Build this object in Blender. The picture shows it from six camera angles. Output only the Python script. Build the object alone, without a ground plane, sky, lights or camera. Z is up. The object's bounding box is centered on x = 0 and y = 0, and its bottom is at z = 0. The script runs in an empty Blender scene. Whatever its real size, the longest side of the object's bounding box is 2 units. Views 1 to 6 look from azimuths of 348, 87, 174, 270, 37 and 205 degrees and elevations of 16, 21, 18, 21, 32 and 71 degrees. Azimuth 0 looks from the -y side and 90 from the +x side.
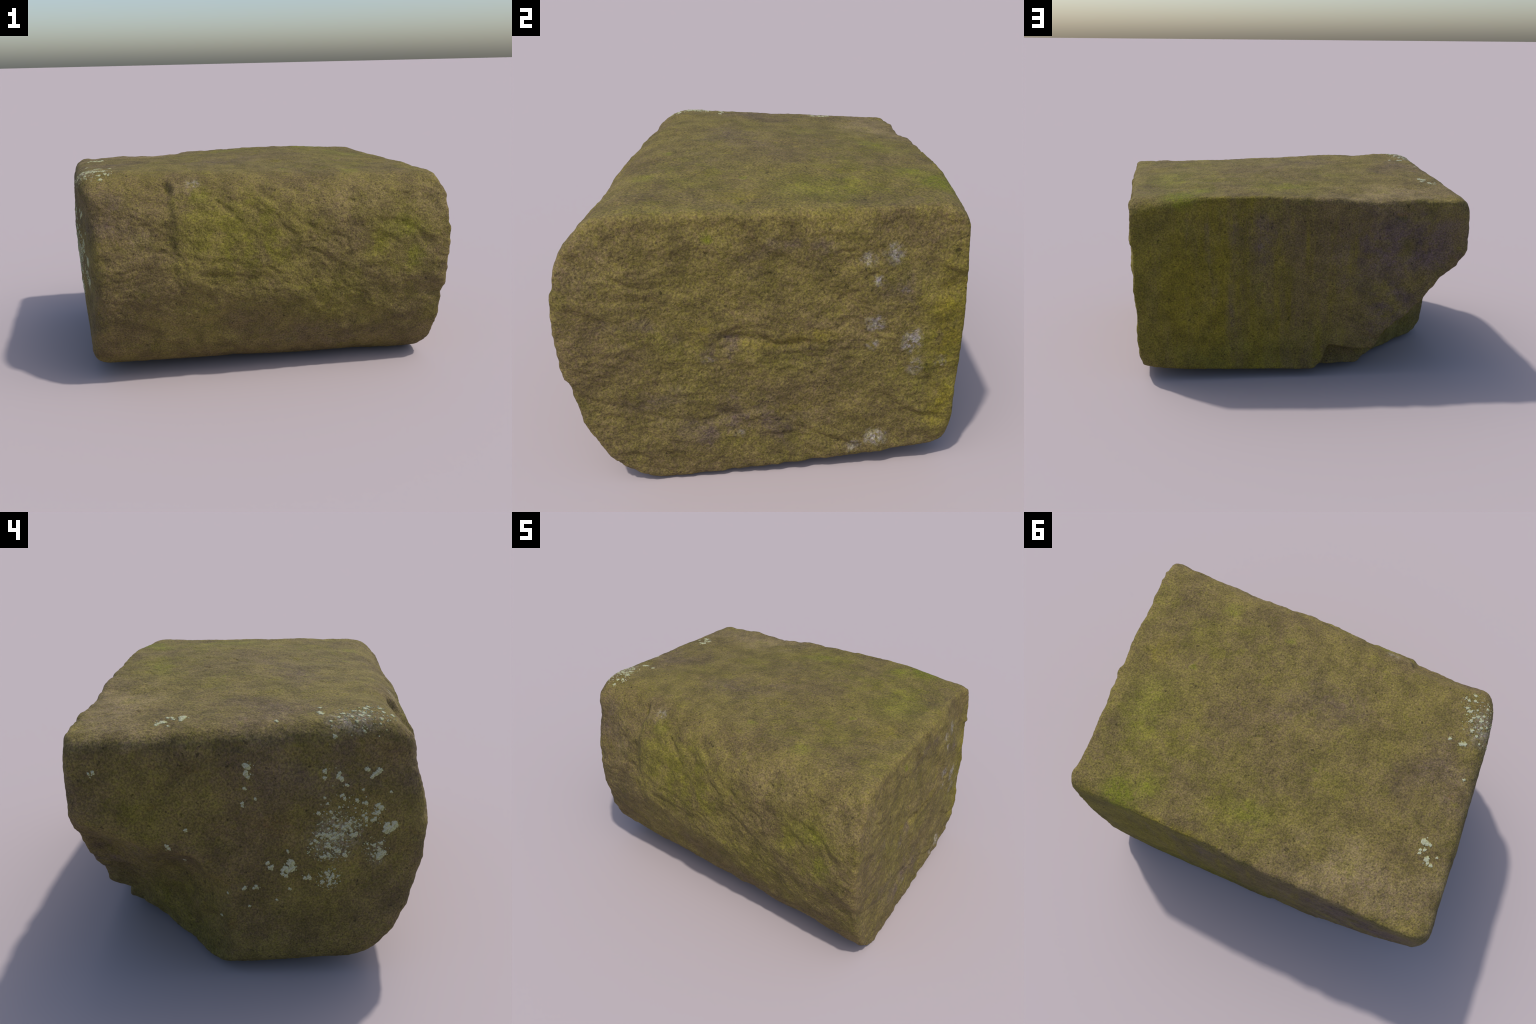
"""A mossy sandstone block: a roughly squared boulder with one corner broken away.

The stone is a solid bounded by six gently warped faces (each a small height rule),
joined by edges of different softness, with a broken corner scooped out.  It is
meshed by walking rays from its heart to the skin, then weathered with noise.
"""
import bpy, math, random
import numpy as np
from mathutils import Vector
from mathutils.bvhtree import BVHTree

SEED = 7
rng = np.random.default_rng(SEED)
random.seed(SEED)

# ------------------------------------------------------------------ noise
_perm = np.random.default_rng(11).permutation(512).astype(np.int64)
_perm = np.concatenate([_perm, _perm])
_grad = np.random.default_rng(12).normal(size=(512, 3))
_grad /= np.linalg.norm(_grad, axis=1)[:, None]


def gnoise(p):
    """gradient noise, about -1..1"""
    i = np.floor(p).astype(np.int64)
    f = p - i
    u = f * f * f * (f * (f * 6 - 15) + 10)
    out = 0.0
    for dx in (0, 1):
        wx = u[:, 0] if dx else 1 - u[:, 0]
        for dy in (0, 1):
            wy = u[:, 1] if dy else 1 - u[:, 1]
            for dz in (0, 1):
                wz = u[:, 2] if dz else 1 - u[:, 2]
                h = _perm[(_perm[(_perm[(i[:, 0] + dx) & 511] + i[:, 1] + dy) & 511] + i[:, 2] + dz) & 511]
                g = _grad[h]
                d = g[:, 0] * (f[:, 0] - dx) + g[:, 1] * (f[:, 1] - dy) + g[:, 2] * (f[:, 2] - dz)
                out = out + wx * wy * wz * d
    return out * 1.6


def fbm(p, scale, octaves=4, gain=0.5, offset=0.0):
    a, s, tot = 1.0, scale, 0.0
    for k in range(octaves):
        tot = tot + a * gnoise(p * s + offset + 17.3 * k)
        a *= gain
        s *= 2.03
    return tot


def ridge(p, scale, octaves=3, offset=0.0):
    a, s, tot = 1.0, scale, 0.0
    for k in range(octaves):
        tot = tot + a * (1 - np.abs(gnoise(p * s + offset + 9.1 * k)) * 2)
        a *= 0.5
        s *= 2.1
    return tot


# ------------------------------------------------------------------ helpers for shape rules
def spline(xs, ys):
    """smooth curve through control points (monotone-ish cubic)"""
    xs = np.asarray(xs, float)
    ys = np.asarray(ys, float)
    m = np.gradient(ys, xs)

    def f(t):
        t = np.clip(t, xs[0], xs[-1])
        k = np.clip(np.searchsorted(xs, t) - 1, 0, len(xs) - 2)
        h = xs[k + 1] - xs[k]
        s = (t - xs[k]) / h
        return ((2 * s**3 - 3 * s**2 + 1) * ys[k] + (s**3 - 2 * s**2 + s) * h * m[k]
                + (-2 * s**3 + 3 * s**2) * ys[k + 1] + (s**3 - s**2) * h * m[k + 1])
    return f


def smax(a, b, k):
    h = np.maximum(k - np.abs(a - b), 0.0)
    return np.maximum(a, b) + h * h / (4 * k)


def bump(p, c, r):
    """soft bell at c with radii r"""
    d = (p - np.asarray(c)) / np.asarray(r)
    return np.exp(-np.sum(d * d, axis=1))


def step(t, a, b):
    s = np.clip((t - a) / (b - a), 0, 1)
    return s * s * (3 - 2 * s)


def plane3(P, Q, R):
    P, Q, R = map(np.asarray, (P, Q, R))
    n = np.cross(Q - P, R - P)
    n = n / np.linalg.norm(n)
    if n @ (P - np.array([0, 0, .55])) < 0:
        n = -n
    return n, n @ P


# ------------------------------------------------------------------ the six faces
top_back = spline([-1.0, -.7, -.41, -.14, .12, .57, .75, .88, 1.0],
                  [1.075, 1.074, 1.068, 1.086, 1.10, 1.095, 1.09, 1.085, 1.08])   # along y = +0.72
top_middle = spline([-1.0, -.8, -.4, 0., .3, .7, .95], [1.10, 1.11, 1.12, 1.128, 1.122, 1.097, 1.078])
top_front = spline([-1.0, -.88, -.5, -.36, 0., .5, .95], [1.14, 1.145, 1.138, 1.130, 1.108, 1.09, 1.085])

front_at_right = spline([-.1, -.01, .01, .09, .21, .37, .48, .65, .82, .90, .96, 1.04, 1.2],
                        [-.34, -.437, -.477, -.585, -.663, -.725, -.755, -.766, -.760, -.744, -.716, -.66, -.52])
front_at_left = spline([-.1, .04, .08, .15, .30, .46, .63, .89, 1.06, 1.14, 1.2],
                       [-.24, -.355, -.413, -.493, -.568, -.603, -.62, -.575, -.535, -.49, -.44])
front_belly = spline([-1., -.9, -.7, -.45, -.1, .4, .95], [.0, .008, .036, .045, .030, .012, 0.])

right_lean = spline([0., .1, .3, .6, .9, 1.1], [-.012, -.002, .004, .010, .012, .003])
left_lean = spline([0., .1, .18, .34, .5, .9, 1.1], [-.045, -.008, .004, .014, .022, .026, .012])
back_bulge = spline([-1., -.75, -.4, 0., .4, .75, .95], [.0, .0, .018, .03, .036, .03, .015])

BREAK_ROOF_N, BREAK_ROOF_D = plane3((-.985, .77, .745), (-.975, .24, .535), (-.56, .75, .30))
BREAK_WALL_N, BREAK_WALL_D = plane3((-.96, .165, .36), (-.81, .25, .0), (-.44, .56, .0))
back_swell = spline([0., .12, .3, .5, .65, .8, 1.0, 1.2], [.25, .45, .5, .6, .55, .35, .05, .0])
FOOT_N, FOOT_D = plane3((.93, .745, .22), (.93, .65, .055), (.5, .82, .08))
CHIP_N, CHIP_D = plane3((.91, .755, .99), (.56, .765, 1.06), (.88, .63, 1.088))


def smin(a, b, k):
    return -smax(-a, -b, k)


def solid(p):
    """implicit stone: negative inside"""
    x, y, z = p[:, 0], p[:, 1], p[:, 2]
    # top: quadratic in y through three ridge lines
    t0, t1, t2 = top_front(x), top_middle(x), top_back(x)
    s = np.clip((y + .5) / 1.22, -.3, 1.2)
    T = t0 * (1 - s) * (1 - 2 * s) + t1 * 4 * s * (1 - s) + t2 * s * (2 * s - 1)
    top = z - T
    # front (-y)
    w = (x + .93) / 1.9
    yf = front_at_left(z) * (1 - w) + front_at_right(z) * w - front_belly(x) * step(z, .2, .6) * step(-z, -1.12, -.88)
    front = (yf - y) * .95
    # back (+y)
    yb = .725 - .04 * x + .012 * step(z, .1, .9) + .012 * x * x + back_bulge(x) * back_swell(z) + .012 * bump(p, (.0, .75, 1.0), (.35, .5, .10)) - .006 * step(x, .6, .95) * step(z, .6, 1.0) - .012 * step(-x, .75, 1.0)
    back = y - yb
    # right (+x)
    xr = .930 - .055 * (y - .1) + right_lean(z) + .006 * step(-y, .3, .8)
    right = x - xr
    # left (-x), swinging away towards the front
    xl = -.942 - left_lean(z) - .02 * step(y, -.3, .4) - .010 * step(y, .4, .7) + .08 * step(-y, .15, .66) * (.4 + .6 * step(-z, -1.1, -.95)) * (.25 + .75 * step(z, .1, .55))
    left = (xl - x) * .97
    # underside
    zb = .028 - .03 * x * step(-y, -.2, .5) + .036 * step(y, -.1, .75) * step(x, -.2, .9) + .015 * step(y, .2, .7)
    under = zb - z

    f = smax(top, front, .09 + .05 * step(-x, .2, .9))
    f = smax(f, under, .06)
    f = smax(f, right, .034)
    f = smax(f, left, .08)
    f = smax(f, back, .02 + .05 * step(-x, .8, 1.0))
    f = smax(f, p @ CHIP_N - CHIP_D, .03)
    f = smax(f, p @ FOOT_N - FOOT_D, .05)
    # the broken corner: an overhanging roof and a steep wall meeting in a hollow, with a rib
    roof = p @ BREAK_ROOF_N - BREAK_ROOF_D
    roof = roof + .06 * bump(p, (-.92, .37, .48), (.14, .09, .09)) + .05 * bump(p, (-.86, .63, .53), (.12, .09, .09)) \
        - .02 * bump(p, (-.93, .25, .47), (.12, .05, .08))
    wall = p @ BREAK_WALL_N - BREAK_WALL_D - .13 * bump(p, (-.46, .76, .16), (.17, .15, .15)) \
        - .065 * bump(p, (-.68, .53, .22), (.15, .13, .13)) - .035 * bump(p, (-.85, .31, .30), (.10, .07, .09))
    br = smin(roof, wall, .06) + .002 + .018 * gnoise(p * 6.0) + .007 * np.tanh(gnoise(p * np.array([9., 9., 14.]) + 6.) * 2) + .005 * gnoise(p * 26.)
    f = smax(f, br, .02)
    # bite out of the lower back edge
    bite = np.minimum(.195 - z + .12 * (x + .2), np.minimum((y - .685) + .3 * z, np.minimum((-.14 - x) - .5 * (z - .06), (x + .46) - .3 * (z - .1))))
    f = smax(f, bite + .012 * gnoise(p * 9.0), .02)
    return f


# ------------------------------------------------------------------ mesh: rays from the heart on a cube-sphere
N = 270
HEART = np.array([0.02, 0.02, 0.55])
HALF = np.array([0.95, 0.70, 0.54])


def cube_sphere(n):
    """welded quads of a cube grid pushed out to a ball"""
    t = np.linspace(-1, 1, n + 1)
    t = np.tan(t * math.pi / 4 * .94) / math.tan(math.pi / 4 * .94)
    i, j = np.meshgrid(np.arange(n + 1), np.arange(n + 1), indexing="ij")
    keys, quads, base = [], [], 0
    ids = np.arange((n + 1)**2).reshape(n + 1, n + 1)
    for axis in range(3):
        for side in (0, n):
            co = np.empty((n + 1, n + 1, 3), np.int64)
            co[..., axis] = side
            co[..., (axis + 1) % 3] = i
            co[..., (axis + 2) % 3] = j
            keys.append(co.reshape(-1, 3))
            q = np.stack([ids[:-1, :-1], ids[1:, :-1], ids[1:, 1:], ids[:-1, 1:]], -1).reshape(-1, 4) + base
            quads.append(q if side else q[:, ::-1])
            base += (n + 1)**2
    keys = np.concatenate(keys)
    flat = (keys[:, 0] * (n + 1) + keys[:, 1]) * (n + 1) + keys[:, 2]
    _, first, inverse = np.unique(flat, return_index=True, return_inverse=True)
    k = keys[first]
    return np.stack([t[k[:, 0]], t[k[:, 1]], t[k[:, 2]]], 1), inverse.reshape(-1)[np.concatenate(quads)]


def build_stone():
    d, quads = cube_sphere(N)
    d = d * HALF
    d = d / np.linalg.norm(d, axis=1)[:, None]
    # every ray crosses the skin once: halve the bracket, to a tenth of a millimetre
    lo = np.full(len(d), .30)
    hi = np.full(len(d), 1.45)
    for _ in range(14):
        mid = (lo + hi) / 2
        pos = solid(HEART + d * mid[:, None]) > 0
        hi = np.where(pos, mid, hi)
        lo = np.where(pos, lo, mid)
    p = HEART + d * ((lo + hi) / 2)[:, None]
    # outward normals from the rule itself
    e = .004
    g = np.stack([solid(p + np.eye(3)[k] * e) - solid(p - np.eye(3)[k] * e) for k in range(3)], 1)
    nrm = g / np.maximum(np.linalg.norm(g, axis=1), 1e-6)[:, None]
    p = p + nrm * weathering(p, nrm)[:, None]
    return p, quads


def line_distance(p, pts):
    """distance to a polyline in space"""
    best = np.full(len(p), 9.0)
    for a, b in zip(pts[:-1], pts[1:]):
        a, b = np.asarray(a, float), np.asarray(b, float)
        t = np.clip((p - a) @ (b - a) / ((b - a) @ (b - a)), 0, 1)
        best = np.minimum(best, np.linalg.norm(p - a - t[:, None] * (b - a), axis=1))
    return best


# cracks and creases: path over the face, half width, depth
CRACKS = [
    ([(-.50, -.54, 1.10), (-.47, -.57, 1.02), (-.49, -.62, .92), (-.52, -.64, .80), (-.50, -.65, .70)], .018, .018),
    ([(-.24, -.62, 1.00), (-.17, -.66, .94), (-.12, -.67, .86), (-.06, -.69, .80)], .016, .008),
    ([(.20, -.70, .86), (.32, -.72, .80), (.40, -.73, .78)], .020, .006),
    ([(.60, -.72, .86), (.72, -.74, .84), (.82, -.75, .80), (.86, -.76, .72)], .018, .007),
    ([(-.02, -.70, .62), (.0, -.70, .56), (.03, -.70, .52)], .012, .006),
    ([(-.82, -.60, .62), (-.835, -.60, .55), (-.84, -.58, .49)], .012, .011),
    ([(-.32, -.56, 1.085), (-.1, -.60, 1.075), (.1, -.62, 1.07)], .010, .006),
    ([(.95, -.18, .62), (.95, -.05, .60), (.95, .02, .57), (.95, .12, .58)], .016, .012),
    ([(.95, -.60, .72), (.95, -.45, .76), (.95, -.38, .82)], .016, .006),
    ([(.95, -.50, .30), (.95, -.25, .27), (.95, -.1, .30), (.95, .05, .33)], .020, .006),
    ([(.95, .30, .42), (.95, .42, .45), (.95, .55, .43)], .016, .005),
    ([(.95, .18, .78), (.95, .25, .76)], .025, .007),
    ([(.95, .25, .88), (.95, .40, .94), (.95, .48, 1.0)], .014, .005),
    ([(.10, .14, 1.12), (.13, .16, 1.12)], .009, .006),
    ([(-.69, .52, 1.09), (-.72, .54, 1.09)], .010, .008),
    ([(-.10, .55, 1.10), (-.06, .57, 1.10)], .010, .006),
    ([(.42, .18, 1.12), (.36, .22, 1.12)], .014, .004),
    ([(.23, -.13, 1.12), (.16, -.16, 1.12)], .012, .005),
    ([(-.60, .76, .98), (-.58, .76, .975)], .016, .020),
    ([(-.77, .76, 1.065), (-.74, .76, 1.06)], .014, .016),
    ([(.74, .76, .935), (.70, .76, .91)], .012, .010),
    ([(.76, .74, .33), (.58, .75, .325)], .007, .004),
    ([(.55, .76, .47), (.52, .76, .46)], .012, .006),
    ([(-.40, .76, .26), (-.48, .76, .24)], .010, .007),
]


def weathering(p, n):
    x, y, z = p[:, 0], p[:, 1], p[:, 2]
    back = step(n[:, 1], .5, .9)
    right = step(n[:, 0], .5, .9)
    front = step(-n[:, 1], .4, .8)
    top = step(n[:, 2], .6, .95)
    left = step(-n[:, 0], .5, .9)
    h = .007 * fbm(p, 2.2, 3, offset=3.0)
    h = h * (1 - .5 * back - .4 * left)
    # broken relief on the right end and the front: chips that stop at slanting ledges
    warp = p + .09 * np.stack([gnoise(p * 3.1 + 4.), gnoise(p * 3.1 + 14.), gnoise(p * 3.1 + 24.)], 1)
    rough = .35 + .65 * step(gnoise(p * 2.6 + 40.), -.3, .4)
    slant = warp @ np.array([.35, .45, .85])
    across = warp @ np.array([.6, .55, -.4])
    cell = np.stack([slant * 5.5, across * 2.4, warp[:, 0] * 1.6], 1)
    chip = gnoise(cell + 70.)
    ledge = np.tanh(chip * 3.5)
    h = h + rough * ledge * (.0075 * right + .0075 * front + .0022 * top)
    warp2 = warp + .035 * np.stack([gnoise(p * 9. + 4.), gnoise(p * 9. + 14.), gnoise(p * 9. + 24.)], 1)
    slant2 = warp2 @ np.array([.35, .45, .85])
    across2 = warp2 @ np.array([.6, .55, -.4])
    cell2 = np.stack([slant2 * 14., across2 * 7.5, warp2[:, 0] * 6.], 1)
    cell3 = np.stack([slant2 * 29., across2 * 17., warp2[:, 0] * 14.], 1)
    h = h + np.tanh(gnoise(cell3 + 13.) * 2.5) * (.0024 * right + .0016 * front + .0007 * top + .0005 * left)
    h = h + (.3 + .7 * rough) * np.tanh(gnoise(cell2 + 33.) * 3.) * (.0052 * right + .0042 * front + .0016 * top + .0010 * left)
    h = h + fbm(p, 11., 4, .58, offset=5.0) * (.0020 + .0022 * right + .0020 * front - .0004 * back)
    # fine grain
    h = h + .0014 * fbm(p, 42., 2, offset=1.0)
    # front face: the block stands proud to the right of a steep crack
    crack_x = -.49 + .02 * (1.05 - z) + .015 * gnoise(p * 7.)
    upper = front * step(z, .55, .85)
    h = h - .020 * upper * (1 - step(x, crack_x - .015, crack_x + .035)) * step(x, -.9, -.7)
    h = h + .005 * bump(p, (-.36, -.56, 1.06), (.10, .2, .08))
    h = h - .014 * bump(p, (-.58, -.50, 1.10), (.10, .12, .08))
    # chipped back arris
    arris = np.exp(-((y - .75) / .03)**2 - ((z - 1.07) / .04)**2)
    h = h + arris * .010 * gnoise(p * np.array([13., 5., 5.]) + 8.)
    arris = np.exp(-((x - .94) / .03)**2 - ((z - 1.06) / .04)**2)
    h = h + arris * .009 * gnoise(p * np.array([5., 14., 5.]) + 18.)
    # scattered pits
    h = h - .0045 * step(gnoise(p * 15. + 50.), .52, .8) * (1 - .5 * right)
    for path, width, depth in CRACKS:
        d = line_distance(p, path) + .010 * gnoise(p * 22. + 3.)
        h = h - depth * np.exp(-(d / width)**2)
    return h


def smooth_mesh(name, verts, quads):
    me = bpy.data.meshes.new(name)
    me.vertices.add(len(verts))
    me.vertices.foreach_set("co", verts.astype(np.float32).ravel())
    me.loops.add(quads.size)
    me.loops.foreach_set("vertex_index", quads.astype(np.int32).ravel())
    me.polygons.add(len(quads))
    me.polygons.foreach_set("loop_start", np.arange(0, quads.size, quads.shape[1], dtype=np.int32))
    me.update(calc_edges=True)
    me.validate()
    me.polygons.foreach_set("use_smooth", np.ones(len(me.polygons), bool))
    return me


verts, quads = build_stone()


# ------------------------------------------------------------------ materials
class Nodes:
    """short hand for wiring shader nodes"""

    def __init__(self, name):
        self.mat = bpy.data.materials.new(name)
        self.mat.use_nodes = True
        self.t = self.mat.node_tree
        self.bsdf = self.t.nodes["Principled BSDF"]
        self.pos = self.t.nodes.new("ShaderNodeTexCoord").outputs["Object"]

    def put(self, socket, v):
        if isinstance(v, bpy.types.NodeSocket):
            self.t.links.new(v, socket)
        elif isinstance(v, (tuple, list)) and len(v) == 3 and socket.type == "RGBA":
            socket.default_value = (*v, 1)
        else:
            socket.default_value = v

    def math(self, op, a, b=0.0, clamp=False):
        n = self.t.nodes.new("ShaderNodeMath")
        n.operation = op
        n.use_clamp = clamp
        self.put(n.inputs[0], a)
        self.put(n.inputs[1], b)
        return n.outputs[0]

    def vmath(self, op, a, b=(0, 0, 0)):
        n = self.t.nodes.new("ShaderNodeVectorMath")
        n.operation = op
        self.put(n.inputs[0], a)
        self.put(n.inputs[1], b)
        return n.outputs["Value" if op in ("LENGTH", "DOT_PRODUCT") else "Vector"]

    def noise(self, scale, detail=4, rough=.55, distort=0., stretch=None, shift=0., color=False, at=None):
        n = self.t.nodes.new("ShaderNodeTexNoise")
        v = at or self.pos
        if stretch:
            v = self.vmath("MULTIPLY", v, stretch)
        if shift:
            v = self.vmath("ADD", v, (shift, shift * 1.7, -shift))
        self.put(n.inputs["Vector"], v)
        n.inputs["Scale"].default_value = scale
        n.inputs["Detail"].default_value = detail
        n.inputs["Roughness"].default_value = rough
        n.inputs["Distortion"].default_value = distort
        return n.outputs["Color" if color else "Fac"]

    def fade(self, v, a, b, lo=0., hi=1.):
        n = self.t.nodes.new("ShaderNodeMapRange")
        n.interpolation_type = "SMOOTHSTEP"
        self.put(n.inputs["Value"], v)
        for k, x in zip((1, 2, 3, 4), (a, b, lo, hi)):
            n.inputs[k].default_value = x
        return n.outputs["Result"]

    def mix(self, fac, a, b, mode="MIX"):
        n = self.t.nodes.new("ShaderNodeMix")
        n.data_type = "RGBA"
        n.blend_type = mode
        self.put(n.inputs[0], fac)
        self.put(n.inputs[6], a)
        self.put(n.inputs[7], b)
        return n.outputs[2]

    def spot(self, at, centre, radii, weight=1.):
        d = self.vmath("LENGTH", self.vmath("DIVIDE", self.vmath("SUBTRACT", at, centre), radii))
        return self.fade(d, .15, 1.0, weight, 0.)

    def spots(self, at, items):
        out = None
        for it in items:
            s = self.spot(at, *it)
            out = s if out is None else self.math("MAXIMUM", out, s)
        return out

    def bump(self, height, strength, distance, normal=None):
        n = self.t.nodes.new("ShaderNodeBump")
        n.inputs["Strength"].default_value = strength
        n.inputs["Distance"].default_value = distance
        self.put(n.inputs["Height"], height)
        if normal:
            self.put(n.inputs["Normal"], normal)
        return n.outputs["Normal"]


BROWN = (.136, .101, .039)
OLIVE = (.158, .124, .036)
TAN = (.205, .155, .070)
MOSS = (.146, .127, .021)
BRIGHT_MOSS = (.150, .158, .012)
YELLOW_MOSS = (.190, .155, .014)
PURPLE = (.110, .078, .066)
YELLOW_FILM = (.175, .142, .012)
RUST = (.150, .085, .022)
GREY_LICHEN = (.34, .31, .27)


def stone_material():
    N_ = Nodes("mossy_sandstone")
    # wander the coordinates so every patch gets a ragged outline
    wob = N_.vmath("SUBTRACT", N_.noise(5.5, 5, .62, color=True), (.5, .5, .5))
    at = N_.vmath("ADD", N_.pos, N_.vmath("MULTIPLY", wob, (.42, .42, .42)))
    wob2 = N_.vmath("SUBTRACT", N_.noise(30., 4, .6, color=True), (.5, .5, .5))
    near = N_.vmath("ADD", N_.pos, N_.vmath("MULTIPLY", wob2, (.06, .06, .06)))

    broad = N_.noise(2.6, 5, .6, shift=3.)
    medium = N_.noise(11., 5, .62, shift=7.)
    col = N_.mix(N_.fade(broad, .38, .62), BROWN, OLIVE)

    # violet-brown bare stone
    violet = N_.spots(at, [
        ((-.60, .76, .80), (.55, .25, .38), .95), ((-.58, .76, .42), (.30, .2, .25), .9),
        ((.30, .76, .90), (.40, .2, .25), .8), ((.38, .76, .55), (.12, .2, .4), .6), ((-.10, -.15, 1.12), (.36, .28, .12), .3),
        ((-.75, .0, 1.10), (.25, .4, .1), .35), ((-.97, -.2, .95), (.15, .5, .16), .4),
        ((.95, -.17, .60), (.12, .16, .09), .9), ((.95, .05, .92), (.12, .35, .07), .45), ((.95, -.5, .66), (.12, .2, .08), .5), ((.95, -.12, .24), (.12, .40, .12), .75), ((.95, -.45, .36), (.12, .25, .07), .6),
        ((-.80, -.60, .95), (.2, .2, .25), .4), ((.35, -.7, .18), (.6, .25, .14), .35),
        ((-.85, .40, .55), (.2, .3, .16), .55), ((.95, .45, .75), (.1, .14, .12), .5)])
    violet = N_.math("MULTIPLY", violet, N_.fade(medium, .36, .56, .2, 1.))
    col = N_.mix(violet, col, PURPLE)

    # run-off streaks down the back face: yellow-green film against bare violet stone
    streak = N_.noise(11., 5, .62, stretch=(1., .3, .12), shift=12.)
    backside = N_.fade(N_.vmath("DOT_PRODUCT", N_.pos, (0, 1, 0)), .68, .735)
    film = N_.math("MULTIPLY", backside, N_.fade(N_.math("ADD", streak, N_.math("MULTIPLY", N_.vmath("DOT_PRODUCT", at, (1, 0, -.25)), .26)), .36, .70, 0., .9))
    col = N_.mix(film, col, YELLOW_FILM)

    # dry tan weathering
    tan = N_.spots(at, [
        ((-.55, .62, 1.06), (.60, .24, .10), .75), ((-.93, .55, 1.05), (.12, .4, .08), .7),
        ((-.92, -.05, 1.09), (.10, .45, .07), .55), ((-.68, -.64, .83), (.13, .2, .10), .7),
        ((-.38, -.56, 1.08), (.09, .09, .06), .7), ((.45, -.6, .97), (.35, .2, .12), .35),
        ((.90, -.66, .9), (.16, .16, .2), .35)])
    col = N_.mix(tan, col, TAN)

    # moss film: broad, then brighter cushions
    moss = N_.spots(at, [
        ((.62, .35, 1.10), (.55, .50, .12), .7), ((.10, .50, 1.10), (.45, .30, .12), .75),
        ((.45, -.30, 1.10), (.5, .3, .1), .6), ((-.25, .22, 1.11), (.3, .25, .1), .5),
        ((-.10, -.66, .80), (.60, .25, .36), .95), ((.70, -.74, .72), (.32, .2, .25), .95),
        ((.30, -.72, .45), (.6, .2, .25), .65), ((-.30, -.62, .98), (.28, .2, .16), .8),
        ((.85, .76, .60), (.20, .2, .60), .4), ((.10, .76, .20), (.75, .2, .25), .5),
        ((-.97, .55, .78), (.15, .26, .20), .95),
        ((-.75, .40, .20), (.35, .35, .28), .8), ((.93, .64, .55), (.12, .16, .60), .95),
        ((.95, -.35, .45), (.1, .35, .22), .3), ((.95, .10, .50), (.1, .35, .12), .5),
        ((.95, -.45, .85), (.12, .3, .2), .2), ((.95, .1, .12), (.1, .5, .1), .5), ((.95, -.35, .58), (.1, .22, .10), .55), ((.95, .0, .82), (.1, .3, .1), .35),
        ((-.96, -.2, .35), (.1, .4, .2), .35), ((.5, .76, .15), (.6, .2, .2), .8)])
    moss = N_.math("MULTIPLY", moss, N_.fade(medium, .40, .60, .3, 1.1))
    moss = N_.math("MAXIMUM", moss, N_.math("MULTIPLY", N_.fade(N_.noise(7.5, 6, .66, shift=21.), .52, .68), .4))
    col = N_.mix(moss, col, MOSS)

    bright = N_.spots(near, [
        ((.63, .66, 1.08), (.16, .13, .10), 1.), ((.52, .58, 1.10), (.10, .10, .06), .7),
        ((.58, -.09, 1.11), (.03, .025, .05), .9), ((-.21, .20, 1.11), (.03, .02, .05), .9),
        ((.52, -.48, 1.10), (.08, .07, .06), .5), ((.16, -.41, 1.11), (.05, .03, .05), .6),
        ((.74, -.75, .82), (.16, .2, .09), .45), ((.80, -.75, .66), (.08, .2, .10), .4),
        ((.95, -.22, 1.00), (.05, .03, .03), .8), ((.01, .52, 1.10), (.16, .09, .06), .5),
        ((.7, .2, 1.09), (.2, .3, .06), .4), ((-.33, -.56, 1.02), (.08, .15, .06), .35)])
    bright = N_.math("MULTIPLY", bright, N_.fade(N_.noise(34., 4, .65, shift=4.), .30, .62, .25, 1.))
    col = N_.mix(bright, col, BRIGHT_MOSS)
    yellow = N_.spots(near, [
        ((.93, .66, .62), (.10, .11, .40), .85), ((.93, .66, .28), (.10, .10, .2), .85),
        ((.72, .77, .55), (.20, .1, .50), .45), ((.94, -.24, .66), (.06, .05, .02), .8),
        ((.94, .15, .60), (.06, .16, .05), .6), ((.94, .0, .58), (.05, .2, .03), .5),
        ((.78, -.12, 1.1), (.12, .16, .06), .5), ((.94, .55, .7), (.06, .12, .1), .5),
        ((.94, .05, .3), (.06, .15, .05), .35), ((.8, .68, 1.02), (.12, .1, .08), .5)])
    yellow = N_.math("MULTIPLY", yellow, N_.fade(N_.noise(22., 5, .65, shift=14.), .32, .6, .2, 1.))
    col = N_.mix(yellow, col, YELLOW_MOSS)
    rust = N_.spots(near, [
        ((-.86, .09, 1.09), (.03, .03, .04), .7), ((-.97, .15, .26), (.05, .04, .04), .7),
        ((-.97, .30, .95), (.05, .05, .03), .6), ((-.84, -.40, 1.10), (.06, .08, .06), .5),
        ((-.97, .45, .80), (.04, .05, .03), .5), ((-.97, .0, .72), (.05, .14, .06), .35)])
    rust = N_.math("MULTIPLY", rust, N_.fade(N_.noise(60., 3, .6), .40, .6))
    col = N_.mix(rust, col, RUST)

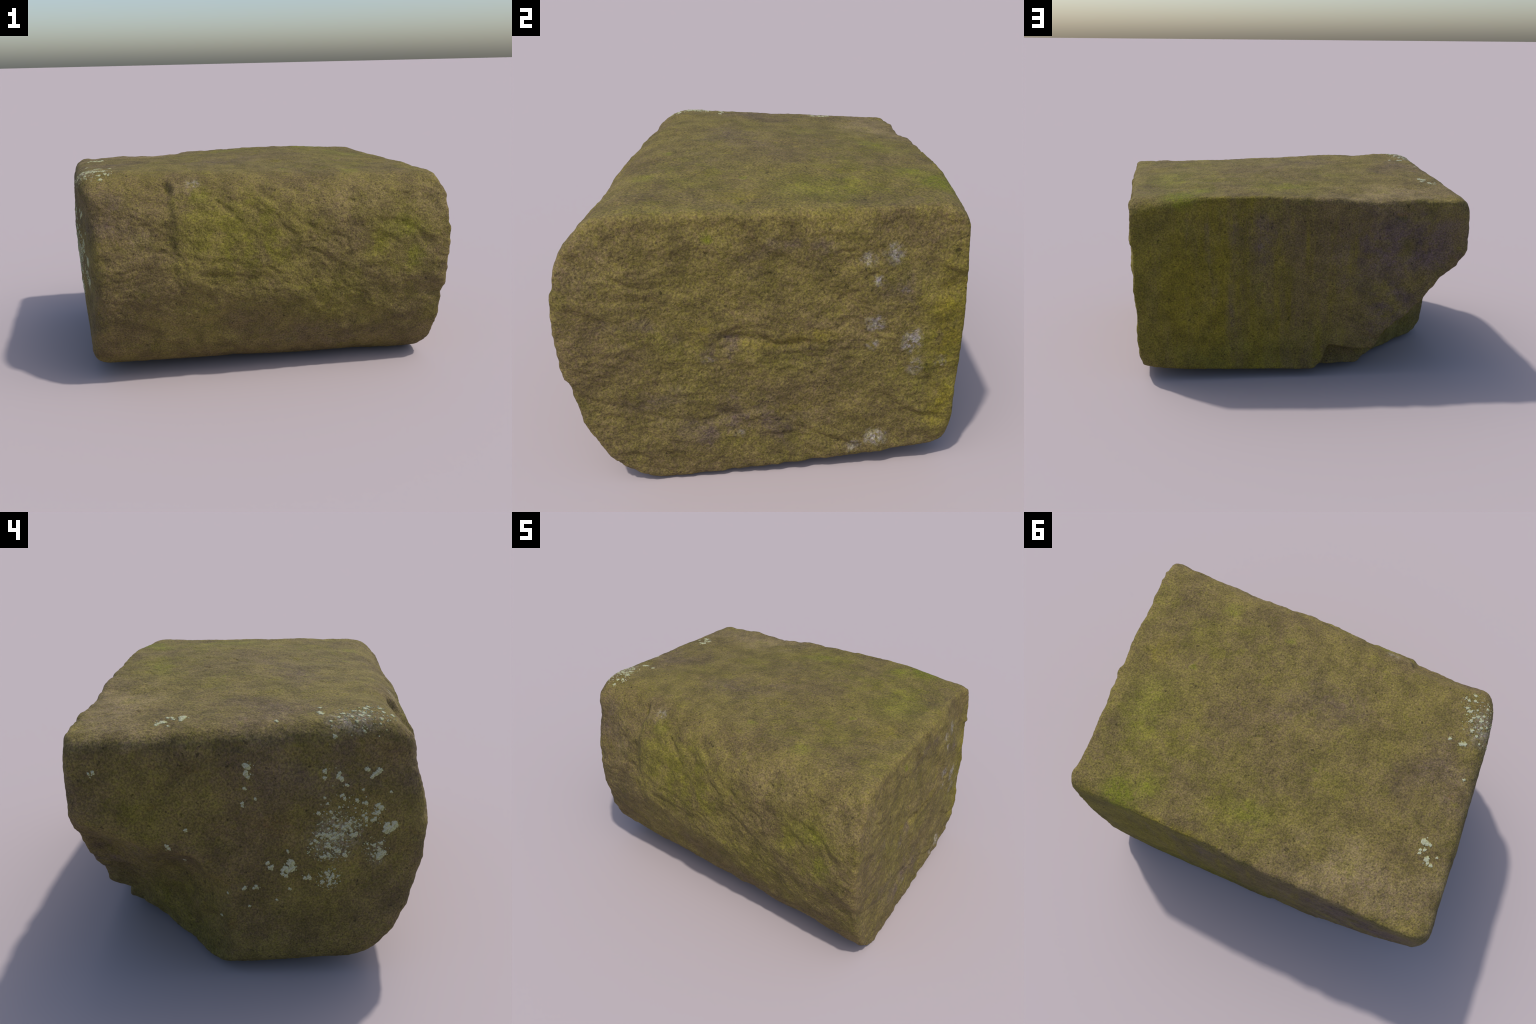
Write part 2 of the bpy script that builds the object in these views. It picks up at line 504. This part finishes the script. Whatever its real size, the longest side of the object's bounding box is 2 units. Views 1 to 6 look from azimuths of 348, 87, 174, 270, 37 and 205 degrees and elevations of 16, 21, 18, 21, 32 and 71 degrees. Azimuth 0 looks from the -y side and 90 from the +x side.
    # faint grey lichen stains on the right-hand end
    grey = N_.spots(near, [
        ((.94, .433, .914), (.1, .055, .055), 1.), ((.94, .344, .896), (.1, .045, .04), .8),
        ((.94, .382, .818), (.1, .028, .026), 1.2), ((.94, .476, .779), (.1, .018, .016), 1.2),
        ((.94, .377, .644), (.1, .052, .045), .9), ((.94, .372, .556), (.1, .035, .035), .8),
        ((.94, .521, .562), (.1, .055, .065), 1.1), ((.94, .54, .45), (.1, .04, .06), .7),
        ((.94, .64, .467), (.1, .04, .04), .6), ((.94, .409, .14), (.1, .07, .05), 1.2),
        ((.94, .321, .106), (.1, .05, .035), .8), ((.94, -.24, .53), (.1, .03, .02), .5),
        ((.94, -.12, .2), (.1, .03, .02), .5), ((-.36, -.56, 1.085), (.05, .06, .03), .7),
        ((-.96, -.26, .67), (.06, .16, .14), .45), ((-.96, -.43, .58), (.08, .07, .10), .4),
        ((-.90, -.30, 1.12), (.10, .14, .06), .55)])
    grey = N_.math("MULTIPLY", grey, N_.fade(N_.noise(48., 4, .65, shift=8.), .36, .62, .0, .85), clamp=True)
    col = N_.mix(grey, col, GREY_LICHEN)

    # grain: green/brown speckle, then light/dark grit, dark pits
    hue = N_.noise(80., 5, .72, shift=2.)
    col = N_.mix(N_.fade(hue, .46, .70, 0., .6), col, N_.mix(1., col, (1.06, 1.10, .52), "MULTIPLY"))
    col = N_.mix(N_.fade(hue, .54, .32, 0., .6), col, N_.mix(1., col, (.92, .78, 1.25), "MULTIPLY"))
    grit = N_.noise(120., 4, .75, shift=5.)
    val = N_.fade(grit, .28, .74, .52, 1.52)
    col = N_.mix(1., col, val, "MULTIPLY")
    mott = N_.fade(N_.noise(9., 7, .68, shift=31.), .30, .70, .76, 1.24)
    col = N_.mix(1., col, mott, "MULTIPLY")
    pits = N_.fade(N_.noise(40., 3, .6, shift=11.), .30, .36, .5, 1.)
    col = N_.mix(1., col, pits, "MULTIPLY")

    N_.put(N_.bsdf.inputs["Base Color"], col)
    N_.bsdf.inputs["Roughness"].default_value = .88
    N_.bsdf.inputs["Specular IOR Level"].default_value = .25
    n1 = N_.bump(N_.noise(38., 5, .62, shift=6.), .7, .016)
    n2 = N_.bump(grit, .5, .006, n1)
    N_.put(N_.bsdf.inputs["Normal"], n2)
    return N_.mat


def lichen_material():
    N_ = Nodes("pale_lichen")
    col = N_.mix(N_.fade(N_.noise(26., 4, .6), .35, .65), (.42, .43, .33), (.42, .43, .22))
    col = N_.mix(N_.fade(N_.noise(140., 4, .7), .38, .62, 0., .6), col, (.18, .16, .07))
    N_.put(N_.bsdf.inputs["Base Color"], col)
    N_.bsdf.inputs["Roughness"].default_value = .95
    N_.bsdf.inputs["Specular IOR Level"].default_value = .1
    N_.put(N_.bsdf.inputs["Normal"], N_.bump(N_.noise(160., 3, .6), .5, .003))
    return N_.mat


stone_mesh = smooth_mesh("sandstone_block", verts, quads)
stone = bpy.data.objects.new("sandstone_block", stone_mesh)
bpy.context.scene.collection.objects.link(stone)
stone["label"] = "mossy squared sandstone boulder with a broken lower corner"
stone["category"] = "rock"
stone_mesh.materials.append(stone_material())

# ------------------------------------------------------------------ lichen crusts lying on the stone
tree = BVHTree.FromPolygons([tuple(v) for v in verts.tolist()], quads.tolist())
crust = lichen_material()

# (place across, place up, reach of the colony, how many crusts)
LEFT_COLONIES = [
    (0.085, 0.954, 0.023, 3), (0.092, 0.93, 0.015, 2), (0.098, 0.877, 0.007, 1), (0.102, 0.813, 0.010, 2),
    (0.057, 0.833, 0.006, 1), (-0.205, 0.941, 0.013, 2), (-0.201, 0.917, 0.007, 1), (-0.259, 0.919, 0.015, 3),
    (-0.365, 0.94, 0.010, 1), (-0.401, 0.933, 0.015, 3), (-0.385, 0.909, 0.008, 1), (-0.288, 0.884, 0.007, 1),
    (-0.272, 0.844, 0.007, 1), (-0.205, 0.837, 0.006, 1), (-0.467, 0.839, 0.006, 1), (-0.226, 0.775, 0.046, 6),
    (-0.334, 0.795, 0.041, 5), (-0.427, 0.771, 0.021, 4), (-0.257, 0.699, 0.062, 23), (-0.214, 0.636, 0.056, 25),
    (-0.313, 0.699, 0.041, 13), (-0.385, 0.72, 0.041, 8), (-0.47, 0.69, 0.025, 6), (-0.422, 0.595, 0.046, 13),
    (-0.443, 0.564, 0.021, 6), (-0.263, 0.595, 0.041, 6), (-0.24, 0.482, 0.040, 16), (-0.145, 0.492, 0.017, 3),
    (-0.077, 0.541, 0.025, 6), (-0.002, 0.546, 0.015, 4), (-0.059, 0.508, 0.012, 3), (0.049, 0.445, 0.012, 3),
    (0.092, 0.444, 0.012, 2), (-0.084, 0.437, 0.006, 1), (-0.033, 0.387, 0.005, 1), (0.077, 0.359, 0.005, 1),
    (0.322, 0.708, 0.007, 1), (0.394, 0.633, 0.013, 3), (0.338, 0.506, 0.010, 2), (0.164, 0.414, 0.005, 1),
    (0.189, 0.29, 0.005, 1), (-0.353, 0.86, 0.005, 1), (-0.071, 0.609, 0.006, 1), (.66, .93, 0.015, 2)]
TOP_COLONIES = [
    (-0.826, -0.414, 0.056, 8), (-0.878, -0.357, 0.065, 16), (-0.844, -0.312, 0.049, 9), (-0.929, -0.256, 0.049, 6),
    (-0.827, -0.192, 0.019, 3), (-0.765, -0.193, 0.008, 1), (-0.894, -0.02, 0.008, 1), (-0.781, -0.427, 0.013, 2),
    (-0.823, 0.332, 0.018, 4), (-0.816, 0.372, 0.013, 2), (-0.811, 0.395, 0.008, 1), (-0.845, 0.34, 0.008, 1),
    (-0.855, 0.421, 0.018, 3), (-0.879, 0.431, 0.008, 1), (-0.894, 0.385, 0.006, 1)]


def crust_mesh(spot, normal, radius):
    """a low lobed cushion draped over the stone at spot"""
    side = normal.orthogonal().normalized()
    up = normal.cross(side)
    spin = random.uniform(0, 6.28)
    lobes = [(random.randint(2, 3), random.uniform(.10, .26), random.uniform(0, 6.28)),
             (random.randint(4, 7), random.uniform(.08, .20), random.uniform(0, 6.28))]
    stretch = random.uniform(.7, 1.0)
    seg, rings = (22 if radius > .0036 else 9), (0.0, .4, .75, .95, 1.04)
    lift = (.0022, .0021, .0018, .0010, -.0015)
    co, faces = [], []
    for r, h in zip(rings, lift):
        for k in range(seg if r else 1):
            a = k / seg * 2 * math.pi
            rad = radius * r * (1 + sum(m * math.cos(n * a + o) for n, m, o in lobes))
            q = spot + side * (rad * math.cos(a + spin)) + up * (rad * stretch * math.sin(a + spin))
            hit, hn, _, _ = tree.ray_cast(q + normal * .06, -normal, .14)
            if hit is None:
                hit, hn, _, _ = tree.find_nearest(q)
            co.append(hit + normal * (h + random.uniform(-.0003, .0003)) )
    for k in range(seg):
        faces.append((0, 1 + k, 1 + (k + 1) % seg))
    for i in range(len(rings) - 2):
        b0, b1 = 1 + i * seg, 1 + (i + 1) * seg
        for k in range(seg):
            k2 = (k + 1) % seg
            faces.append((b0 + k, b1 + k, b1 + k2, b0 + k2))
    me = bpy.data.meshes.new("lichen_crust")
    me.from_pydata([tuple(c - spot) for c in co], [], faces)
    me.polygons.foreach_set("use_smooth", np.ones(len(me.polygons), bool))
    me.materials.append(crust)
    return me


specks = []


def grow(colonies, ray_from, direction):
    for a, b, reach, count in colonies:
        scatter = count * 4 if reach > .02 else count
        for i in range(count + scatter):
            speck = i >= count
            r = reach * (1.35 if speck else 1.) * math.sqrt(random.random()) if count > 1 or speck else 0
            t = random.uniform(0, 6.28)
            hit, n, _, _ = tree.ray_cast(ray_from(a + r * math.cos(t), b + r * math.sin(t)), direction)
            if hit is None:
                continue
            if speck:
                me = crust_mesh(hit, n, random.uniform(.0012, .0036))
                specks.append((me, hit))
                continue
            size = (reach * 1.2 if count == 1 else reach * random.uniform(.45, .8) if reach < .026
                    else random.uniform(.0038, .0105))
            me = crust_mesh(hit, n, size)
            ob = bpy.data.objects.new("lichen_crust", me)
            ob.location = hit
            ob.parent = stone
            bpy.context.scene.collection.objects.link(ob)


grow(LEFT_COLONIES, lambda y, z: Vector((-2, y, z)), Vector((1, 0, 0)))
grow(TOP_COLONIES, lambda x, y: Vector((x, y, 2)), Vector((0, 0, -1)))

# the specks between the crusts are joined into one scatter
co, faces = [], []
for me, where in specks:
    base = len(co)
    co += [tuple(v.co + where) for v in me.vertices]
    faces += [tuple(base + k for k in f.vertices) for f in me.polygons]
    bpy.data.meshes.remove(me)
dust = bpy.data.meshes.new("lichen_specks")
dust.from_pydata(co, [], faces)
dust.materials.append(crust)
dust_ob = bpy.data.objects.new("lichen_specks", dust)
dust_ob.parent = stone
dust_ob["kind"] = "stuff"
bpy.context.scene.collection.objects.link(dust_ob)
